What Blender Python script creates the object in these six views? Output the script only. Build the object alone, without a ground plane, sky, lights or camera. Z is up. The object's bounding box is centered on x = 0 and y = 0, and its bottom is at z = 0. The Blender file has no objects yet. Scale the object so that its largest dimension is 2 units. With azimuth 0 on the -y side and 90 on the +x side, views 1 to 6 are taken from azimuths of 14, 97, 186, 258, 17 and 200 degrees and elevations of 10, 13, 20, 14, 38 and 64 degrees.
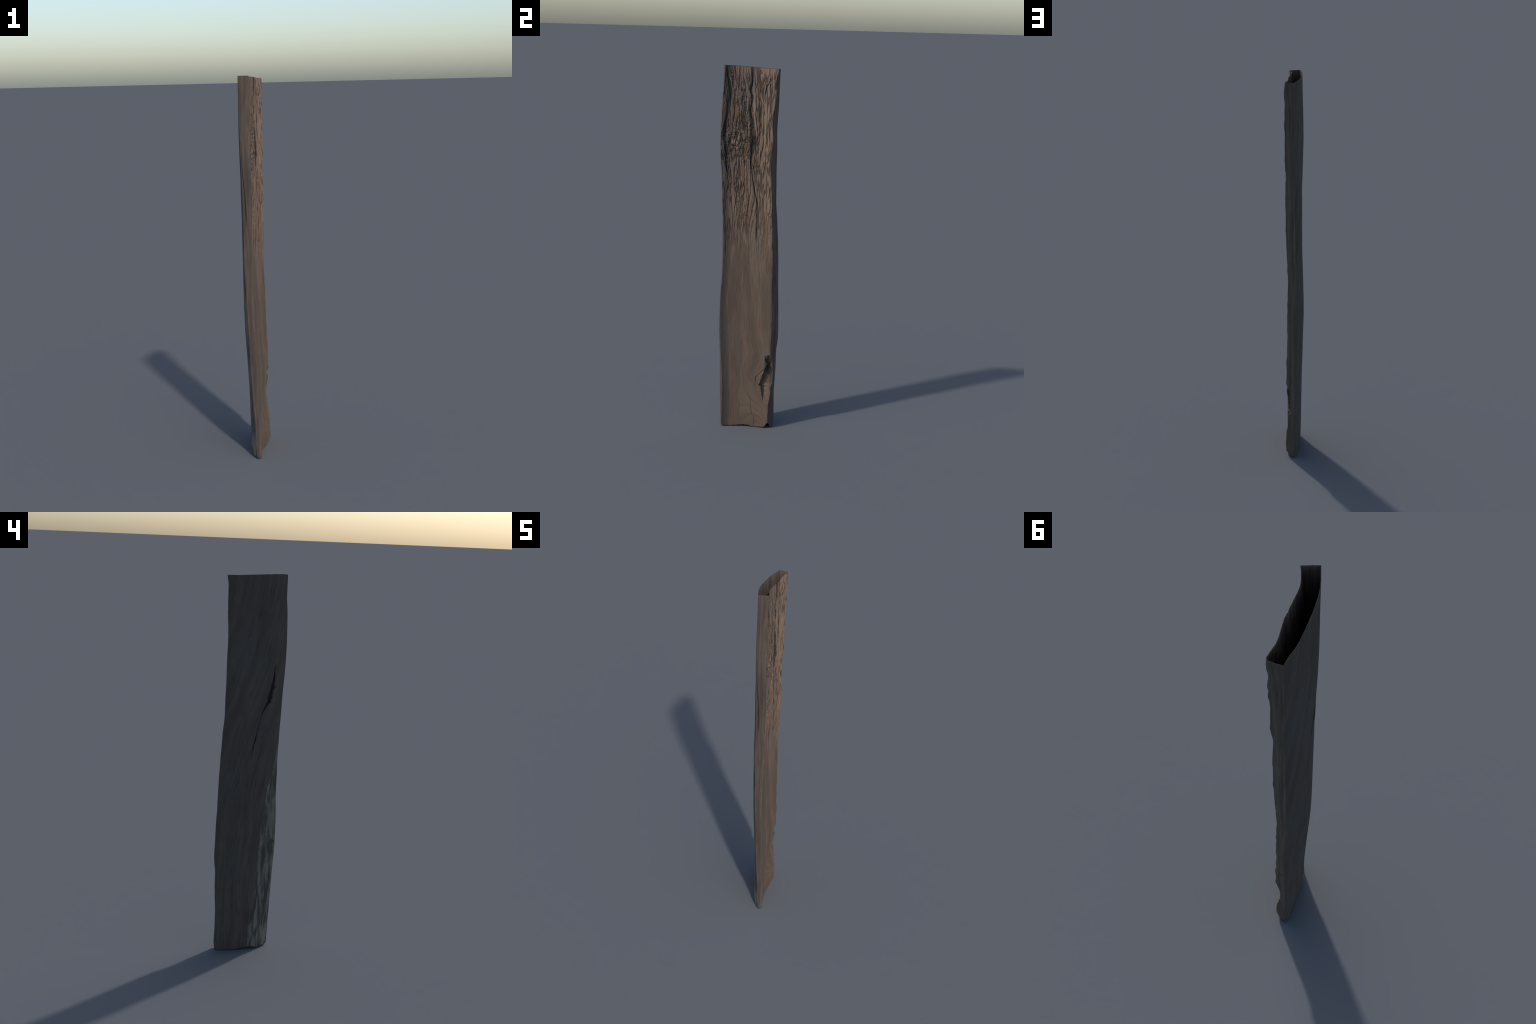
"""A weathered, hollow length of old timber standing on end.

The body is a loft: five long arrises (edge lines) run from the foot to the
open top; between them every cross-section is completed by rules (a dished
front, a bulged back, flat narrow edges).  Broken pocket, crevices and the
foot are carved by rule, wood relief is added with the same noise fields that
colour the wood, and the finished skin is split into its named faces.
"""
import bpy, math
import numpy as np

# ------------------------------------------------------------------ arrises
# (height, x, y) in millimetres down each long edge of the board
EDGE_FRONT = [  # sharp arris between the narrow front edge and the broad sunny face
    (2000, 25, -141), (1940, 25, -144), (1860, 25.5, -149), (1780, 26.8, -153.5), (1700, 28.5, -156.5),
    (1600, 31, -159.5), (1500, 31.5, -156), (1400, 30, -148), (1300, 29.2, -145), (1200, 26.6, -142),
    (1100, 26.3, -139), (1000, 26.4, -138.2), (900, 27.6, -140.5), (800, 30.5, -147), (700, 34.2, -149.7),
    (600, 37.8, -148.8), (500, 41, -145.8), (400, 42.7, -139.5), (300, 44, -133), (200, 47, -132), (100, 49.2, -131.7),
    (50, 48.8, -132.5), (20, 48, -132), (0, 46.5, -128)]
EDGE_REAR = [  # arris between the broad sunny face and the narrow rear edge
    (2000, 18.5, 139), (1975, 21.5, 136), (1940, 25, 126), (1900, 25.8, 122), (1865, 23.5, 129), (1820, 25.5, 123),
    (1780, 26.6, 117), (1740, 26.1, 113.7), (1700, 25.9, 111.5), (1650, 25.9, 114), (1600, 26, 117.7), (1550, 24.6, 114.5),
    (1500, 25.1, 107.8), (1450, 25.6, 107), (1400, 25.6, 109.5), (1300, 25.7, 115.2), (1200, 24, 118.8), (1100, 18.8, 122.7),
    (1000, 16.3, 125.6), (900, 18.4, 130), (800, 20.9, 130.6), (700, 21.6, 134.2), (600, 23.9, 135.5), (500, 26.8, 134.5),
    (450, 28.2, 133.6), (350, 28.5, 133), (200, 29.5, 131), (100, 32.2, 127), (40, 33.5, 128.5), (0, 33, 127)]
EDGE_BACK = [  # arris between the narrow rear edge and the broad dark face
    (2000, -22.3, 140.5), (1900, -21.3, 138.5), (1820, -20.6, 136.6), (1740, -19.8, 133.9), (1650, -18.3, 132), (1550, -18.6, 134),
    (1400, -18.9, 134.5), (1300, -19.7, 136), (1200, -21.9, 143.5), (1100, -23, 150.3), (1000, -22.7, 155.4), (900, -21.3, 158.2),
    (800, -19.8, 160.6), (700, -19.8, 164), (600, -19.8, 167.2), (550, -18.6, 168), (500, -16.9, 165.5), (450, -14.8, 159.8),
    (400, -13.9, 158.8), (300, -12.4, 157), (200, -10.6, 152.8), (100, -9.9, 153.8), (50, -9.6, 154.5), (0, -9, 150)]
EDGE_SHOULDER = [  # blunt shoulder on the dark face
    (2000, -42, -91), (1900, -44.2, -86.5), (1800, -46.5, -81.5), (1700, -47.6, -80), (1600, -45.4, -85.8), (1500, -41.5, -94),
    (1400, -38, -103), (1300, -37.8, -99), (1200, -36.2, -105), (1100, -36.4, -104), (1000, -40.2, -90), (900, -43.7, -76),
    (800, -46.6, -63), (750, -46.8, -59), (700, -44.8, -62), (600, -42.4, -51.5), (500, -40, -42), (400, -36.4, -40), (300, -34.2, -35),
    (200, -31.9, -39), (100, -27, -59), (50, -24.8, -69), (0, -22, -66)]
EDGE_CHEEK = [  # arris between the dark face and the narrow front edge
    (2000, -23.5, -157.5), (1900, -22.5, -157.8), (1820, -21.3, -163.9), (1740, -21, -166.9), (1650, -18.8, -168.8), (1600, -17.2, -168.8),
    (1500, -14.8, -165.8), (1400, -15.5, -159.5), (1300, -15.4, -156.8), (1200, -15.7, -152), (1100, -14.8, -150.4), (1000, -13.4, -149.4),
    (900, -10.6, -149.6), (800, -6.3, -153.3), (700, -.7, -157.2), (600, 4.3, -158.8), (550, 6.2, -158.4), (500, 6.9, -155.3), (400, 10, -151),
    (300, 15.6, -149.4), (200, 22, -146), (100, 23, -143.5), (50, 25.5, -142.5), (20, 27, -141.5), (0, 29, -136)]

# dish of the sunny face: depth (mm) behind the straight line between its
# arrises at a share of the way from front to rear arris, by height
DISH_SHARE = (0.03, 0.06, 0.13, 0.22, 0.34, 0.46, 0.58, 0.78, 0.90, 0.96)
DISH = {2.00: (3, 6.5, 12.5, 16.5, 13.5, 9.5, 6.0, 8.5, 2.0, -2.5),
        1.90: (2.5, 5, 9, 12, 13, 12.5, 10.5, 9, 3, -1),
        1.20: (3, 6, 10.5, 13.5, 14.5, 14.3, 12.8, 9.5, 4.5, 0),
        0.50: (3.5, 7, 12, 14.5, 15.5, 15.3, 13.5, 9, 4, 0),
        0.34: (3.5, 7, 12, 14.5, 16, 16, 14.5, 9.5, 2.5, -1),
        0.20: (3.5, 7, 12, 14.5, 15.5, 15.5, 14, 9, 4, 0),
        0.00: (3.5, 7, 11.5, 13.5, 15, 15.5, 14, 10, 5, 1)}
# bulge of the dark face between back arris and shoulder
BULGE_SHARE = (0.10, 0.30, 0.52, 0.74, 0.90)
BULGE = {2.00: (2, 9.5, 10, 8, 4), 1.90: (1.5, 6.5, 6.5, 4.5, 2.5), 1.65: (2, 6.5, 7, 4.5, 2), 1.45: (7, 13, 12.5, 8, 3.5), 1.20: (9, 17, 15.5, 9.5, 4),
         0.95: (6, 13, 13, 9, 4.5), 0.75: (4.5, 9, 10, 7.5, 4), 0.40: (5, 9, 10, 7, 3.5), 0.00: (6, 9, 10, 8, 4.5)}

COLUMNS, ROWS = 416, 1000
WALL = 0.0005
rng = np.random.default_rng(7)


def pchip(xs, ys, x):
    """Monotone cubic through control points: no overshoot between them."""
    xs, ys = np.asarray(xs, float), np.asarray(ys, float)
    o = np.argsort(xs)
    xs, ys = xs[o], ys[o]
    h, d = np.diff(xs), np.diff(ys) / np.diff(xs)
    m = np.zeros_like(xs)
    s = d[:-1] * d[1:] > 0
    w1, w2 = 2 * h[1:] + h[:-1], h[1:] + 2 * h[:-1]
    with np.errstate(divide='ignore', invalid='ignore'):
        m[1:-1] = np.where(s, (w1 + w2) / (w1 / d[:-1] + w2 / d[1:]), 0)
    m[0], m[-1] = d[0], d[-1]
    x = np.clip(x, xs[0], xs[-1])
    i = np.clip(np.searchsorted(xs, x) - 1, 0, len(h) - 1)
    t = (x - xs[i]) / h[i]
    return ((1 + 2 * t) * (1 - t) ** 2 * ys[i] + t * (1 - t) ** 2 * h[i] * m[i]
            + t * t * (3 - 2 * t) * ys[i + 1] + t * t * (t - 1) * h[i] * m[i + 1])


def smoothstep(a, b, x):
    t = np.clip((x - a) / (b - a), 0, 1)
    return t * t * (3 - 2 * t)


def arris(table, z):
    h = [p[0] / 1000 for p in table]
    return np.stack([pchip(h, [p[1] / 1000 for p in table], z),
                     pchip(h, [p[2] / 1000 for p in table], z)], -1)


def wobble(z, wave, size):
    """Small worn irregularity along an arris."""
    knots = np.arange(0, 2.0 + wave, wave)
    a = rng.normal(0, size, (2, len(knots)))
    fade = smoothstep(2.0, 1.95, z) * smoothstep(0, .04, z)
    return np.stack([pchip(knots, a[0], z) * fade, pchip(knots, a[1], z) * fade], -1)


def between(p, q, share, depth):
    """Point a share of the way from p to q, set `depth` to the left of p->q."""
    d = q - p
    n = np.stack([-d[..., 1], d[..., 0]], -1)
    n /= np.linalg.norm(n, axis=-1, keepdims=True)
    return p + d * share + n * depth[..., None]


def catmull(points, t):
    """Catmull-Rom through points (k, n, 2) at parameters t in 0..k-1."""
    k = len(points)
    P = np.concatenate([2 * points[:1] - points[1:2], points, 2 * points[-1:] - points[-2:-1]])
    out = []
    for v in t:
        i = min(int(v), k - 2)
        f = v - i
        a, b, c, d = P[i], P[i + 1], P[i + 2], P[i + 3]
        out.append(0.5 * (2 * b + (c - a) * f + (2 * a - 5 * b + 4 * c - d) * f * f + (3 * b - a - 3 * c + d) * f ** 3))
    return np.stack(out)


def section_faces(z):
    """Cross-sections at heights z: control points of each of the four faces."""
    B, C, D, S, K = (arris(t, z) for t in (EDGE_FRONT, EDGE_REAR, EDGE_BACK, EDGE_SHOULDER, EDGE_CHEEK))
    B = B + np.array([.0006, -.0014])
    B[..., 0] += .0012 * smoothstep(.3, .05, z)
    C = C + np.array([.0008, .0016])
    C[..., 1] += .002 * smoothstep(.8, 1.0, z) * smoothstep(1.6, 1.4, z)
    D = D + np.array([-.0015, .0016])
    D[..., 0] -= .005 * smoothstep(.45, .1, z)
    K = K + np.array([-.0004, -.0012])
    foot = np.clip(1 - z / 2.0, 0, 1) ** 1.0
    lerp = lambda top, low: (top + (low - top) * foot) / 1000
    # worn wobble of the arrises: it dies out a little way into the faces
    wb, wc, wd = wobble(z, .028, .0007), wobble(z, .035, .0014), wobble(z, .06, .0006)
    by_height = lambda table, i: pchip(list(table), [row[i] for row in table.values()], z) / 1000
    sunny = [B] + [between(B, C, s, by_height(DISH, i)) for i, s in enumerate(DISH_SHARE)] + [C + wc]
    sunny[0] = B + wb
    sunny[-2] = sunny[-2] + wc * .4
    rear = [C + wc, between(C, D, .5, lerp(-1.5, -1.5)), D + wd]
    dark = [D + wd] + [between(D, S, s, -by_height(BULGE, i)) for i, s in enumerate(BULGE_SHARE)] + [S] \
        + [between(S, K, .45, lerp(-1.5, -4.5)), K]
    front = [K, between(K, B, .5, lerp(-.5, -1.5)), B + wb]
    return [np.stack(f) for f in (sunny, rear, dark, front)]


def build_skin():
    """Grid of points (ROWS, COLUMNS, 3) plus, per column, the face it is on."""
    counts = (166, 40, 170, 40)
    names = ('weathered_face', 'rear_edge', 'dark_face', 'front_edge')
    v = np.linspace(0, 1, ROWS)
    # two passes: column height range needs the (x, y) of the foot and the rim
    fine = v * 2.0
    cols, owner = [], []
    for f, (ctrl, n) in enumerate(zip(section_faces(fine), counts)):
        k = len(ctrl)
        dense = catmull(ctrl, np.linspace(0, k - 1, 40 * k))
        seg = np.linalg.norm(np.diff(dense, axis=0), axis=2).mean(1)
        arc = np.concatenate([[0], np.cumsum(seg)])
        want = np.linspace(0, arc[-1], n + 1)[:-1]
        idx = np.interp(want, arc, np.arange(len(arc)))
        i0 = np.minimum(idx.astype(int), len(arc) - 2)
        fr = (idx - i0)[:, None, None]
        cols.append(dense[i0] * (1 - fr) + dense[i0 + 1] * fr)
        owner += [f] * n
    xy = np.concatenate(cols).transpose(1, 0, 2)            # rows, columns, 2
    # round the arrises a little
    for _ in range(1):
        xy = xy * .5 + (np.roll(xy, 1, 1) + np.roll(xy, -1, 1)) * .25
    # the rim slopes down a little towards the rear; the foot is chipped
    top = 2.0 - 0.012 * smoothstep(-.16, .14, xy[-1, :, 1]) * 1.0
    fx, fy = xy[0, :, 0], xy[0, :, 1]
    chip = lambda cx, cy, r, h: h * np.exp(-((fx - cx) ** 2 + (fy - cy) ** 2) / r ** 2)
    low = (chip(.036, .128, .017, .030) + chip(-.034, -.03, .045, .015) + chip(-.002, -.10, .03, .006) + chip(.050, -.128, .012, .006)
           + chip(.020, -.005, .035, .007) + .0008 * np.sin(fy * 90) + .0010 * np.sin(fy * 260 + fx * 400) + .0007 * np.sin(fy * 610))
    low -= low.min()
    z = low[None] + (top - low)[None] * v[:, None]
    # resample every column at its own heights
    out = np.empty((ROWS, len(owner), 3))
    for c in range(len(owner)):
        out[:, c, 0] = np.interp(z[:, c], fine, xy[:, c, 0])
        out[:, c, 1] = np.interp(z[:, c], fine, xy[:, c, 1])
        out[:, c, 2] = z[:, c]
    return out, np.array(owner), names


# ------------------------------------------------- long marks on the sunny face
# (height, y, half width) in metres: charred crevices that follow the grain
CREVICE_MAIN = [(2.0, -.005, .006), (1.92, .000, .006), (1.866, -.008, .005), (1.845, .002, .005), (1.767, -.008, .005), (1.714, .003, .008),
                (1.661, .004, .013), (1.60, .014, .017), (1.55, .006, .010), (1.50, .000, .004), (1.417, .011, .003),
                (1.349, .023, .0032), (1.28, .038, .0035), (1.219, .040, .003), (1.107, .040, .002), (1.05, .040, 0)]
CREVICE_SIDE = [(2.0, -.134, .006), (1.967, -.133, .006), (1.895, -.119, .010), (1.849, -.114, .010), (1.80, -.124, .010), (1.749, -.128, .009),
                (1.709, -.138, .008), (1.655, -.142, .009), (1.588, -.136, .008), (1.50, -.131, .006), (1.42, -.125, 0)]
CREVICE_LOBE = [(1.84, .040, 0), (1.80, .041, .002), (1.77, .046, .003), (1.722, .041, .002), (1.68, .055, .001), (1.66, .06, 0)]
CREVICE_SHORT = [(1.955, .098, 0), (1.92, .090, .0025), (1.89, .076, .0025), (1.84, .068, .002), (1.80, .078, 0)]
CREVICE_FLAKE = [(.352, .104, 0), (.341, .095, .0022), (.318, .075, .0016), (.296, .0555, .0022), (.275, .053, .0018), (.256, .0525, .0012), (.235, .053, 0)]
CREVICE_FOOT = [(.20, .024, 0), (.16, .028, .0015), (.12, .031, .0014), (.085, .034, .002), (.06, .047, .0014), (.035, .052, .0022), (.005, .048, .002), (0, .048, .001)]
KNOT = (-.060, 1.605)
# on the dark face: a split with a crumbled hollow, trailing off downwards
CHECKS_FOOT = [[(0, .004, .0008), (.02, .002, .0012), (.042, .001, .0006), (.055, .001, 0)], [(0, .037, .0008), (.018, .037, .0008), (.025, .037, 0)],
               [(0, -.041, .001), (.03, -.040, .0018), (.055, -.042, .0022), (.085, -.055, .002), (.11, -.066, 0)]]
SPLIT_DARK = [(1.57, -.112, 0), (1.51, -.109, .003), (1.47, -.108, .006), (1.436, -.100, .009), (1.40, -.094, .007), (1.37, -.086, .008),
              (1.332, -.068, .004), (1.311, -.057, .002), (1.22, -.033, .0015), (1.15, -.018, .0022), (1.094, -.007, .0012), (1.03, 0, 0)]
# limit of the pale lichen band along the dark face's outer side
LICHEN_LIMIT = [(2.0, -.30), (1.24, -.19), (1.094, -.140), (1.0, -.122), (.915, -.098), (.82, -.086), (.70, -.074), (.54, -.063), (.41, -.066),
                (.30, -.050), (.186, -.033), (.07, -.018), (0, -.02)]
CRACK_FRONT = [(1.70, -.015, 0), (1.62, -.014, .0012), (1.55, -.012, .0015), (1.486, -.009, .0022), (1.422, -.006, .0022), (1.357, -.003, .0028), (1.30, -.001, .0022), (1.24, 0, 0)]


def crevice_depth(table, y, z, depth):
    h = [p[0] for p in table]
    yc = pchip(h, [p[1] for p in table], z)
    w = pchip(h, [p[2] for p in table], z)
    r = np.abs(y - yc) / np.maximum(w, 1e-5)
    inside = (z < max(h)) & (z > min(h)) if max(h) < 1.99 else z > min(h)
    return np.where(inside, depth * np.clip(w / .004, 0, 1) * np.exp(-r ** 2 * 1.2), 0)


def carve(p, owner):
    """Cuts made by rule: crevices, knot hollows, the broken pocket at the foot."""
    x, y, z = p[..., 0].copy(), p[..., 1].copy(), p[..., 2]
    sunny, dark, front = (owner == 0)[None], (owner == 2)[None], (owner == 3)[None]
    rim = smoothstep(2.0, 1.95, z) * .7 + .3
    cut = (crevice_depth(CREVICE_MAIN, y, z, .0045) + crevice_depth(CREVICE_SIDE, y, z, .005)
           + crevice_depth(CREVICE_LOBE, y, z, .003) + crevice_depth(CREVICE_SHORT, y, z, .003)
           + crevice_depth(CREVICE_FLAKE, y, z, .004) + crevice_depth(CREVICE_FOOT, y, z, .0022)) * rim
    ky, kz = KNOT
    for dy, dz, r, d in ((-.044, .008, .012, .008), (-.040, -.055, .010, .007), (.07, -.012, .016, .006), (.035, .075, .013, .004),
                         (-.015, .05, .010, .004), (.02, .015, .014, -.004), (-.065, .004, .012, -.004), (.005, -.03, .016, -.004)):
        cut = cut + d * np.exp(-((y - ky - dy) ** 2 + ((z - kz - dz) * .7) ** 2) / r ** 2)
    x = np.where(sunny, x - cut, x)
    # broken pocket under the rear arris: a floor the wood is cut back to
    # (floor deepest at the upper end, running out below in a narrow gouge)
    lip = np.interp(z, [.15, .24, .250, .258, .285, .33, .352, .378, .390, .402, .42], [.096, .083, .069, .075, .083, .099, .104, .117, .108, .103, .101])
    lip = lip + .0016 * np.sin(z * 310) * np.sin(z * 97)   # front lip line
    into = smoothstep(0, .004, y - lip)
    deep = np.interp(z, [.15, .18, .22, .255, .30, .36, .385, .41, .43], [0, .008, .017, .020, .021, .021, .017, .007, 0])
    under = smoothstep(.265, .235, z)
    gouge = 1 + (np.exp(-((y - lip - .010) / .018) ** 2) - 1) * under * .3
    floor = .0285 - deep * (1 - .15 * smoothstep(.0, .06, y - lip) * under) * gouge
    floor = floor - .008 * np.exp(-((y - lip - .010) / .013) ** 2) * smoothstep(.17, .27, z) * smoothstep(.40, .36, z)
    floor = floor + .0018 * np.sin(y * 420 + z * 70) * np.sin(z * 130 + y * 90) * smoothstep(.24, .30, z)
    pocket = ((owner == 0) | (owner == 1))[None] & (z > .145) & (z < .43) & (y > lip)
    x = np.where(pocket & (x > floor), x + (floor - x) * into, x)
    # crumbled step above the pocket, and the flake beside it
    step = .004 * np.exp(-(((y - .122) / .012) ** 2 + ((z - .40) / .013) ** 2))
    x = np.where(sunny, x - step, x)
    # split on the dark face
    x = np.where(dark, x + crevice_depth(SPLIT_DARK, y, z, .006), x)
    # long check in the front edge
    y = np.where(front, y + crevice_depth(CRACK_FRONT, x, z, .003), y)
    return np.stack([x, y, z], -1)


# ---------------------------------------------- node fields (shape and colour)
class Fields:
    """Builds the same maths in a geometry tree and in a shader tree."""

    def __init__(self, tree, shader):
        self.t, self.shader = tree, shader
        if shader:
            tc = tree.nodes.new('ShaderNodeTexCoord')
            self.pos = tc.outputs['Object']
        else:
            self.pos = tree.nodes.new('GeometryNodeInputPosition').outputs[0]
        s = tree.nodes.new('ShaderNodeSeparateXYZ')
        self.link(self.pos, s.inputs[0])
        self.x, self.y, self.z = s.outputs

    def link(self, a, b):
        self.t.links.new(a, b)

    def put(self, v, sock):
        if isinstance(v, (int, float)):
            sock.default_value = v
        else:
            self.link(v, sock)

    def m(self, op, a, b=0.0, c=0.0, clamp=False):
        n = self.t.nodes.new('ShaderNodeMath')
        n.operation, n.use_clamp = op, clamp
        for v, s in zip((a, b, c), n.inputs):
            self.put(v, s)
        return n.outputs[0]

    def add(self, a, b): return self.m('ADD', a, b)
    def sub(self, a, b): return self.m('SUBTRACT', a, b)
    def mul(self, a, b): return self.m('MULTIPLY', a, b)

    def step(self, v, lo, hi, a=0.0, b=1.0):
        n = self.t.nodes.new('ShaderNodeMapRange')
        n.interpolation_type = 'SMOOTHSTEP'
        for i, w in enumerate((v, lo, hi, a, b)):
            self.put(w, n.inputs[i])
        return n.outputs[0]

    def vec(self, a, b, c=0.0):
        n = self.t.nodes.new('ShaderNodeCombineXYZ')
        for v, s in zip((a, b, c), n.inputs):
            self.put(v, s)
        return n.outputs[0]

    def noise(self, a, b, fa, fb, seed=0.0, detail=2.0, rough=.5, distort=0.0):
        n = self.t.nodes.new('ShaderNodeTexNoise')
        self.link(self.vec(self.mul(a, fa), self.mul(b, fb), seed), n.inputs['Vector'])
        n.inputs['Scale'].default_value = 1
        n.inputs['Detail'].default_value = detail
        n.inputs['Roughness'].default_value = rough
        n.inputs['Distortion'].default_value = distort
        return n.outputs[0]

    def curve(self, v, pts, lo=0.0, hi=2.0):
        """Piecewise curve through (v, value) points, values kept in +-0.5."""
        n = self.t.nodes.new('ShaderNodeFloatCurve')
        c = n.mapping.curves[0]
        pts = sorted(((p[0] - lo) / (hi - lo), p[1] + .5) for p in pts)
        c.points[0].location, c.points[1].location = pts[0], pts[-1]
        for p in pts[1:-1]:
            c.points.new(*p)
        n.mapping.use_clip = True
        n.mapping.update()
        self.link(self.m('DIVIDE', self.sub(v, lo), hi - lo), n.inputs['Value'])
        n.inputs['Factor'].default_value = 1
        return self.sub(n.outputs[0], .5)

    def streak(self, a, z, table, grow=1.0, ragged=.5, seed=3.0, fa=130, fz=36):
        """1 inside a crevice, 0 outside, with a ragged border."""
        yc = self.curve(z, [(p[0], p[1]) for p in table])
        w = self.curve(z, [(p[0], p[2] * 10) for p in table])
        w = self.mul(w, .1 * grow)
        rg = self.noise(a, z, fa, fz, seed, 3, .6)
        d = self.m('ABSOLUTE', self.sub(a, yc))
        d = self.m('DIVIDE', d, self.m('MAXIMUM', w, 1e-5))
        d = self.add(d, self.mul(self.sub(rg, .5), ragged * 3))
        return self.mul(self.step(d, 1.3, .6), self.step(w, .0002, .0009))

    # --- wood grain of each face: a dict of named scalar fields
    def sunny(self):
        y, z = self.y, self.z
        ky, kz = KNOT
        dy, dz = self.sub(y, ky), self.sub(z, kz)
        r2 = self.add(self.mul(self.mul(dy, dy), 1 / .085 ** 2), self.mul(self.mul(dz, dz), 1 / .072 ** 2))
        knot = self.m('EXPONENT', self.mul(r2, -1.0))
        # grain leans around the knot and curls towards the broken pocket
        wav = self.noise(y, z, 6, 3.2, 1.0, 2)
        yw = self.add(y, self.mul(self.sub(wav, .5), .05))
        yw = self.sub(yw, self.mul(dy, self.mul(knot, .3)))
        lowz = self.step(z, .62, .30)
        curl = self.mul(self.mul(lowz, self.step(y, -.06, .10)), self.m('ABSOLUTE', self.sub(z, .30)))
        yw = self.sub(yw, self.mul(curl, .55))
        rough = self.curve(z, [(0, -.42), (.7, -.44), (.92, -.38), (1.05, -.2), (1.25, .05), (1.5, .3), (1.7, .38), (2.0, .3)])
        rough = self.add(rough, .5)
        n1 = self.noise(yw, z, 50, 5.2, 2.0, 4, .55, .15)
        lines = self.step(self.m('ABSOLUTE', self.sub(n1, .5)), .0, .062)            # 0 in a crack
        n2 = self.noise(yw, z, 46, 19, 5.0, 3, .6, .25)
        chunks = self.step(self.m('ABSOLUTE', self.sub(n2, .46)), .0, .05)
        patch = self.step(self.add(self.mul(knot, .5), self.sub(self.noise(y, z, 12, 7, 6, 2), self.step(y, .02, .08, 0.0, .10))), .46, .66)
        chunks = self.add(1.0, self.mul(self.sub(chunks, 1.0), patch))
        broad = self.noise(yw, z, 34, 3.4, 8.0, 3, .55)
        fine = self.noise(yw, z, 260, 9, 9.0, 3, .6)
        lump = self.noise(self.add(y, self.mul(z, .35)), z, 38, 34, 11.0, 3, .6, .5)
        return dict(knot=knot, rough=rough, lines=lines, chunks=chunks, broad=broad, fine=fine, lump=lump, yw=yw)

    def sunny_height(self):
        f = self.sunny()
        h = self.mul(self.sub(f['lines'], 1.0), .0042)
        h = self.add(h, self.mul(self.sub(f['chunks'], 1.0), .0034))
        h = self.add(h, self.mul(self.sub(f['broad'], .5), .012))
        h = self.mul(h, f['rough'])
        h = self.add(h, self.mul(self.mul(self.sub(f['lump'], .5), f['knot']), .020))
        rim = self.step(self.z, 2.0, 1.93, .15, 1.0)
        h = self.mul(h, rim)
        return self.add(h, self.mul(self.sub(f['fine'], .5), self.add(.0008, self.mul(f['rough'], .0010))))

    def dark(self):
        y, z = self.y, self.z
        wav = self.noise(y, z, 4, 2.2, 21.0, 2)
        slant = self.curve(z, [(0, -.20), (.5, -.19), (.8, -.17), (1.0, -.13), (1.2, -.07), (1.6, .06), (1.8, .10), (2, .125)])
        yw = self.add(self.add(y, self.mul(self.sub(wav, .5), .06)), self.mul(slant, 1.0))
        broad = self.noise(yw, z, 30, 2.0, 22.0, 3, .55)
        fine = self.noise(yw, z, 230, 7, 23.0, 3, .6)
        check = self.noise(yw, z, 60, 5, 24.0, 2, .5)
        check = self.step(self.m('ABSOLUTE', self.sub(check, .5)), .0, .022)
        limit = self.curve(z, [(p[0], max(p[1], -.45)) for p in LICHEN_LIMIT])
        edge = self.noise(y, z, 45, 12, 25.0, 4, .6)
        over = self.sub(self.sub(limit, y), self.mul(self.sub(edge, .5), .035))
        lichen = self.step(over, -.002, .006)
        flake = self.noise(y, z, 48, 8, 26.0, 4, .58, .35)
        return dict(broad=broad, fine=fine, check=check, lichen=lichen, flake=flake, edge=edge)

    def dark_height(self):
        f = self.dark()
        h = self.mul(self.sub(f['broad'], .5), .0025)
        h = self.add(h, self.mul(self.sub(f['check'], 1), .0006))
        h = self.add(h, self.mul(self.sub(f['fine'], .5), .0006))
        return self.add(h, self.mul(f['lichen'], self.add(.0006, self.mul(self.sub(f['flake'], .5), .006))))

    def narrow(self, seed):
        x, z = self.x, self.z
        wav = self.noise(x, z, 5, 2, seed, 2)
        xw = self.add(x, self.mul(self.sub(wav, .5), .03))
        return dict(broad=self.noise(xw, z, 60, 2.5, seed + 1, 3, .55), fine=self.noise(xw, z, 300, 8, seed + 2, 3, .6),
                    blotch=self.noise(x, z, 20, 5, seed + 3, 3, .55))

    def narrow_height(self, seed):
        f = self.narrow(seed)
        return self.add(self.mul(self.sub(f['broad'], .5), .003), self.mul(self.sub(f['fine'], .5), .0006))


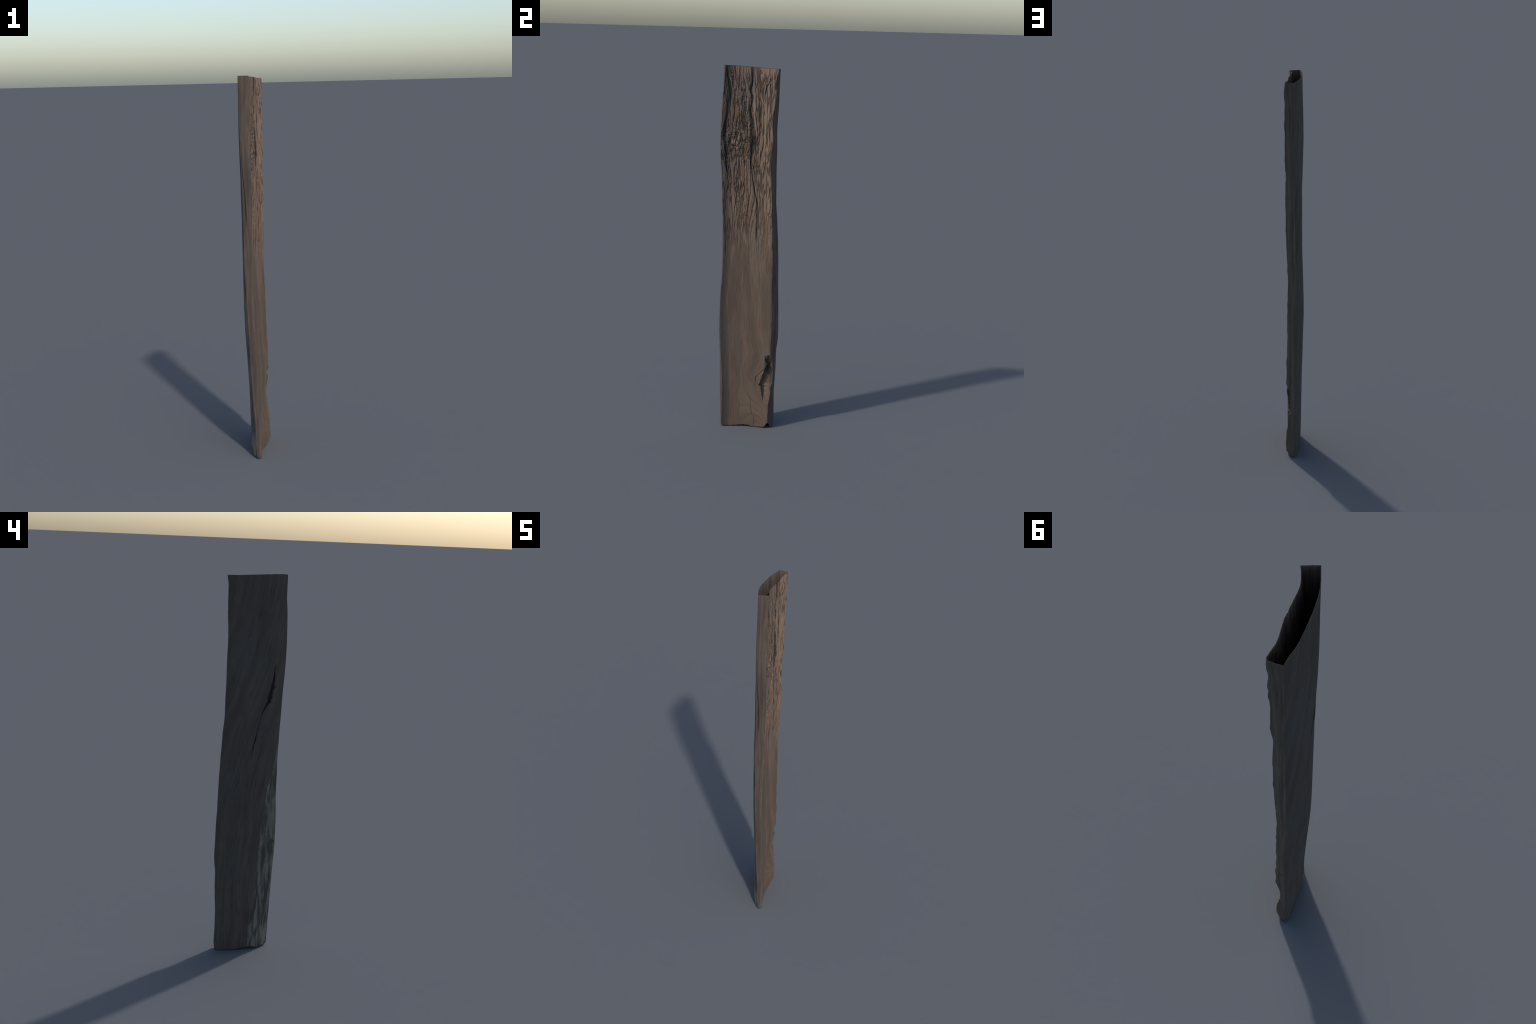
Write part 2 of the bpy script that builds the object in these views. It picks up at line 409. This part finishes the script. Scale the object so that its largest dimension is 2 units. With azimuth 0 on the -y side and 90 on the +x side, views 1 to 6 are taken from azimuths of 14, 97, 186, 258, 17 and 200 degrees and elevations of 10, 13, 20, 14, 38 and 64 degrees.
def relief(points, owner):
    """Push the skin in and out by the wood fields (evaluated once, then baked)."""
    rows, cols, _ = points.shape
    me = bpy.data.meshes.new('relief_helper')
    me.vertices.add(rows * cols)
    me.vertices.foreach_set('co', points.reshape(-1).astype(np.float32))
    for i in range(4):
        w = (owner == i).astype(float)
        for _ in range(3):
            w = w * .5 + (np.roll(w, 1) + np.roll(w, -1)) * .25
        at = me.attributes.new('side_%d' % i, 'FLOAT', 'POINT')
        at.data.foreach_set('value', np.tile(w, rows).astype(np.float32))
    ob = bpy.data.objects.new('relief_helper', me)
    bpy.context.scene.collection.objects.link(ob)
    tree = bpy.data.node_groups.new('relief', 'GeometryNodeTree')
    tree.interface.new_socket('Geometry', in_out='INPUT', socket_type='NodeSocketGeometry')
    tree.interface.new_socket('Geometry', in_out='OUTPUT', socket_type='NodeSocketGeometry')
    gi, go = tree.nodes.new('NodeGroupInput'), tree.nodes.new('NodeGroupOutput')
    F = Fields(tree, False)

    def weight(i):
        n = tree.nodes.new('GeometryNodeInputNamedAttribute')
        n.data_type = 'FLOAT'
        n.inputs['Name'].default_value = 'side_%d' % i
        return n.outputs['Attribute']
    dx = F.sub(F.mul(weight(0), F.sunny_height()), F.mul(weight(2), F.dark_height()))
    dy = F.sub(F.mul(weight(1), F.narrow_height(40.0)), F.mul(weight(3), F.narrow_height(50.0)))
    sp = tree.nodes.new('GeometryNodeSetPosition')
    tree.links.new(gi.outputs[0], sp.inputs['Geometry'])
    F.link(F.vec(dx, dy, 0.0), sp.inputs['Offset'])
    tree.links.new(sp.outputs[0], go.inputs[0])
    mod = ob.modifiers.new('relief', 'NODES')
    mod.node_group = tree
    ev = ob.evaluated_get(bpy.context.evaluated_depsgraph_get())
    co = np.empty(rows * cols * 3, np.float32)
    ev.data.vertices.foreach_get('co', co)
    bpy.data.objects.remove(ob)
    bpy.data.meshes.remove(me)
    bpy.data.node_groups.remove(tree)
    return co.reshape(rows, cols, 3).astype(float)


# ---------------------------------------------------------------- materials
def new_material(name):
    mat = bpy.data.materials.new(name)
    mat.use_nodes = True
    F = Fields(mat.node_tree, True)
    F.bsdf = mat.node_tree.nodes['Principled BSDF']
    F.bsdf.inputs['Specular IOR Level'].default_value = .15
    return mat, F


def mixc(F, fac, a, b):
    n = F.t.nodes.new('ShaderNodeMix')
    n.data_type = 'RGBA'
    F.put(fac, n.inputs[0])
    for v, s in ((a, n.inputs[6]), (b, n.inputs[7])):
        if isinstance(v, tuple):
            s.default_value = (*v, 1)
        else:
            F.link(v, s)
    return n.outputs[2]


def finish(F, colour, height=None, rough=.9, strength=.6, distance=.002):
    F.link(colour, F.bsdf.inputs['Base Color'])
    F.put(rough, F.bsdf.inputs['Roughness'])
    if height is not None:
        b = F.t.nodes.new('ShaderNodeBump')
        b.inputs['Strength'].default_value = strength
        b.inputs['Distance'].default_value = distance
        F.link(height, b.inputs['Height'])
        F.link(b.outputs[0], F.bsdf.inputs['Normal'])


def weathered_material():
    mat, F = new_material('weathered_brown_wood')
    f = F.sunny()
    y, z = F.y, F.z
    tone = F.noise(f['yw'], z, 24, 2.0, 31.0, 3, .55)
    col = mixc(F, F.step(tone, .32, .68), (.130, .089, .065), (.234, .158, .111))
    grey = F.noise(y, z, 11, 3.0, 32.0, 3, .55)
    col = mixc(F, F.mul(F.step(grey, .48, .66), .6), col, (.150, .127, .110))
    red = F.noise(f['yw'], z, 20, 3.0, 33.0, 2, .5)
    col = mixc(F, F.mul(F.step(red, .52, .70), .45), col, (.160, .090, .064))
    # darker fine grain
    col = mixc(F, F.mul(F.step(f['fine'], .55, .32), .6), col, (.068, .048, .037))
    # the smoother lower half is duller
    col = mixc(F, F.mul(F.step(F.add(z, F.mul(F.sub(grey, .5), .7)), 1.22, .80), .52), col, (.088, .068, .053))
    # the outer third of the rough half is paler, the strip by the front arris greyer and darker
    sunlit = F.mul(F.step(F.add(y, F.mul(F.sub(tone, .5), .10)), -.005, .05), F.step(z, .95, 1.25))
    col = mixc(F, F.mul(sunlit, .45), col, (.266, .185, .133))
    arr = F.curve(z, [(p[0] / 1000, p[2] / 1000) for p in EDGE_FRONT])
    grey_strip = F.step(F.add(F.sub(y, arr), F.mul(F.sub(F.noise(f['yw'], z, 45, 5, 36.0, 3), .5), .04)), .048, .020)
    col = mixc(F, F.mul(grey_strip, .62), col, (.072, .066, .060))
    # cracks of the rough half
    crack = F.sub(1.0, F.m('MULTIPLY', f['lines'], f['chunks']))
    col = mixc(F, F.mul(F.mul(crack, F.step(f['rough'], .1, .6)), .75), col, (.032, .024, .021))
    # worm pits and specks
    pit = F.noise(y, z, 130, 75, 37.0, 2, .5)
    col = mixc(F, F.mul(F.step(pit, .70, .77), .7), col, (.035, .028, .024))
    # charred crevices
    char = F.streak(y, z, CREVICE_MAIN, 1.15)
    for t, g in ((CREVICE_SIDE, 1.0), (CREVICE_LOBE, 1.4), (CREVICE_SHORT, 1.4), (CREVICE_FLAKE, 1.0), (CREVICE_FOOT, .7)):
        char = F.m('MAXIMUM', char, F.streak(y, z, t, g))
    knotdark = F.mul(F.step(f['lump'], .48, .36), F.step(f['knot'], .25, .6))
    char = F.m('MAXIMUM', char, F.mul(knotdark, .8))
    col = mixc(F, F.mul(char, .88), col, (.022, .022, .023))
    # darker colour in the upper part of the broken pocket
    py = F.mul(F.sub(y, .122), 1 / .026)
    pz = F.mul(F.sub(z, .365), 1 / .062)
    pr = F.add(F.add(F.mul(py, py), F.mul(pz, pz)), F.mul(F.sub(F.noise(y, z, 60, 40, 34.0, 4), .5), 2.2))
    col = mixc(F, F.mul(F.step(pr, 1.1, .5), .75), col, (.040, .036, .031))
    h = F.add(F.mul(f['fine'], .5), F.mul(F.noise(f['yw'], z, 600, 25, 35.0, 2), .5))
    finish(F, col, h)
    return mat


def dark_material():
    mat, F = new_material('dark_grey_wood')
    f = F.dark()
    y, z = F.y, F.z
    col = mixc(F, F.step(f['broad'], .34, .66), (.078, .065, .054), (.104, .087, .071))
    blotch = F.noise(y, z, 8, 3.5, 61.0, 3, .55)
    col = mixc(F, F.mul(F.step(blotch, .5, .68), .5), col, (.094, .086, .076))
    col = mixc(F, F.mul(F.step(blotch, .48, .34), .4), col, (.085, .062, .050))
    col = mixc(F, F.mul(F.step(f['fine'], .52, .30), .5), col, (.038, .033, .030))
    col = mixc(F, F.mul(F.sub(1.0, f['check']), .25), col, (.030, .026, .024))
    pale = mixc(F, F.step(f['flake'], .38, .62), (.066, .060, .050), (.165, .162, .132))
    col = mixc(F, f['lichen'], col, pale)
    col = mixc(F, F.mul(F.streak(y, z, SPLIT_DARK, 1.25, 1.5, 3.0, 55, 40), .92), col, (.016, .015, .015))
    for t in CHECKS_FOOT:
        col = mixc(F, F.mul(F.streak(y, z, t, 1.0, .3), .85), col, (.016, .015, .015))
    h = F.add(F.mul(f['fine'], .6), F.mul(F.noise(y, z, 500, 60, 63.0, 2), .4))
    finish(F, col, h)
    return mat


def edge_material(name, seed, light, deep, crack=None):
    mat, F = new_material(name)
    f = F.narrow(seed)
    x, z = F.x, F.z
    col = mixc(F, F.step(f['broad'], .34, .66), deep, light)
    col = mixc(F, F.mul(F.step(f['blotch'], .5, .68), .45), col, tuple(c * .62 for c in light))
    col = mixc(F, F.mul(F.step(f['fine'], .52, .30), .45), col, tuple(c * .45 for c in deep))
    if crack:
        col = mixc(F, F.mul(F.streak(x, z, crack, 1.1, .3), .85), col, (.02, .018, .017))
    finish(F, col, f['fine'])
    return mat


def plain_material(name, light, deep):
    mat, F = new_material(name)
    n = F.noise(F.x, F.y, 60, 60, 70.0, 4, .6)
    finish(F, mixc(F, F.step(n, .35, .65), deep, light), n)
    return mat


# ------------------------------------------------------------------ assembly
def mesh_from(name, verts, faces, normals=None):
    me = bpy.data.meshes.new(name)
    me.vertices.add(len(verts))
    me.vertices.foreach_set('co', np.ascontiguousarray(verts, np.float32).reshape(-1))
    k = faces.shape[1]
    me.loops.add(faces.size)
    me.loops.foreach_set('vertex_index', faces.reshape(-1).astype(np.int32))
    me.polygons.add(len(faces))
    me.polygons.foreach_set('loop_start', np.arange(0, faces.size, k, dtype=np.int32))
    me.update(calc_edges=True)
    me.polygons.foreach_set('use_smooth', np.ones(len(faces), bool))
    if normals is not None:
        me.normals_split_custom_set_from_vertices(normals.tolist())
    me.update()
    return me


def grid_normals(p):
    du = np.roll(p, -1, 1) - np.roll(p, 1, 1)
    dv = np.gradient(p, axis=0)
    n = np.cross(du, dv)
    return n / np.maximum(np.linalg.norm(n, axis=-1, keepdims=True), 1e-12)


def build():
    scene = bpy.context.scene
    root = bpy.data.objects.new('weathered_timber', None)
    root['label'] = 'tall hollow weathered brown timber board standing upright'
    root['category'] = 'wooden board'
    scene.collection.objects.link(root)

    smooth, owner, names = build_skin()
    skin = relief(carve(smooth, owner), owner)
    lift = skin[..., 2].min()
    skin[..., 2] -= lift
    n_skin = grid_normals(skin)
    idx = np.arange(ROWS * COLUMNS).reshape(ROWS, COLUMNS)
    nxt = np.roll(idx, -1, 1)

    def part(name, verts, faces, mat, normals=None):
        used, inv = np.unique(faces, return_inverse=True)
        me = mesh_from(name, verts[used], inv.reshape(faces.shape), None if normals is None else normals[used])
        me.materials.append(mat)
        ob = bpy.data.objects.new(name, me)
        ob.parent = root
        scene.collection.objects.link(ob)
        return ob

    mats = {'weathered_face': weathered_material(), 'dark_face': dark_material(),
            'front_edge': edge_material('brown_edge_wood', 50.0, (.108, .083, .066), (.070, .054, .044), CRACK_FRONT),
            'rear_edge': edge_material('grey_edge_wood', 40.0, (.128, .106, .083), (.080, .066, .052))}
    flat, nflat = skin.reshape(-1, 3), n_skin.reshape(-1, 3)
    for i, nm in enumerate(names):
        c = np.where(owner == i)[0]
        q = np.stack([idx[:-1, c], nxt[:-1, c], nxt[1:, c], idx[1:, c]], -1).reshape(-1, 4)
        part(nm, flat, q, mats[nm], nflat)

    # foot: closed by a slightly hollow end
    ring = skin[0]
    side = lambda i: tuple(ring[owner == i][np.argsort(ring[owner == i][:, 1])].T[[1, 0]])
    middle = (np.interp(ring[:, 1], *side(0)) + np.interp(ring[:, 1], *side(2))) / 2
    spine = np.stack([middle, ring[:, 1] * .985, ring[:, 2] + .004], -1)
    rings = [ring] + [ring * (1 - s) + spine * s for s in (.25, .6, .98)]
    v = np.concatenate(rings)
    k = np.arange(COLUMNS)
    kn = np.roll(k, -1)
    q = np.concatenate([np.stack([k + r * COLUMNS, k + (r + 1) * COLUMNS, kn + (r + 1) * COLUMNS, kn + r * COLUMNS], -1)
                        for r in range(len(rings) - 1)])
    part('foot_end', v, q, plain_material('foot_end_wood', (.085, .068, .052), (.045, .037, .030)))

    # hollow: the inside of the wall, from the rim down to a floor
    base = int(ROWS * .30)
    rows = np.unique(np.concatenate([np.arange(base, ROWS, 4), [ROWS - 1]]))
    cols = np.arange(0, COLUMNS, 2)
    plan = smooth[..., :2]
    t = np.roll(plan, -3, 1) - np.roll(plan, 3, 1)
    t /= np.linalg.norm(t, axis=-1, keepdims=True)
    inward = np.stack([-t[..., 1], t[..., 0], 0 * t[..., 0]], -1)
    depth = 2.0 - smooth[..., 2:3]
    inner = skin + inward * (WALL + np.clip(depth * .03, 0, .003))
    g = inner[rows][:, cols]
    g[-1, :, 2] -= 0
    nr, nc = g.shape[:2]
    gi = np.arange(nr * nc).reshape(nr, nc)
    gn = np.roll(gi, -1, 1)
    q = np.stack([gi[:-1], gi[1:], gn[1:], gn[:-1]], -1).reshape(-1, 4)
    half = nc * 1
    # floor: a squeezed copy of the lowest ring
    low = g[0].copy()
    mid = low.copy()
    mid[:, 0] = low[:, 0].mean()
    v = np.concatenate([g.reshape(-1, 3), mid])
    m = np.arange(nc) + nr * nc
    q = np.concatenate([q, np.stack([gi[0], np.roll(gi[0], -1), np.roll(m, -1), m], -1)])
    part('hollow_lining', v, q, lining_material())

    # rim: joins skin and lining
    outer_ring = skin[-1]
    inner_ring = inner[-1]
    v = np.concatenate([outer_ring, inner_ring])
    q = np.stack([k, kn, kn + COLUMNS, k + COLUMNS], -1)
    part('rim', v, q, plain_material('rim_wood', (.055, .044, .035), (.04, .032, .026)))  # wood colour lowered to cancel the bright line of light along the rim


def lining_material():
    mat, F = new_material('hollow_wood')
    y, z = F.y, F.z
    n = F.noise(F.add(y, F.mul(F.x, .6)), z, 50, 1.2, 80.0, 3, .55)
    f = F.noise(F.add(y, F.mul(F.x, .6)), z, 240, 3, 81.0, 3, .6)
    col = mixc(F, F.step(n, .34, .66), (.075, .060, .048), (.125, .100, .078))
    col = mixc(F, F.mul(F.step(f, .52, .32), .4), col, (.05, .04, .034))
    finish(F, col, f)
    return mat


build()
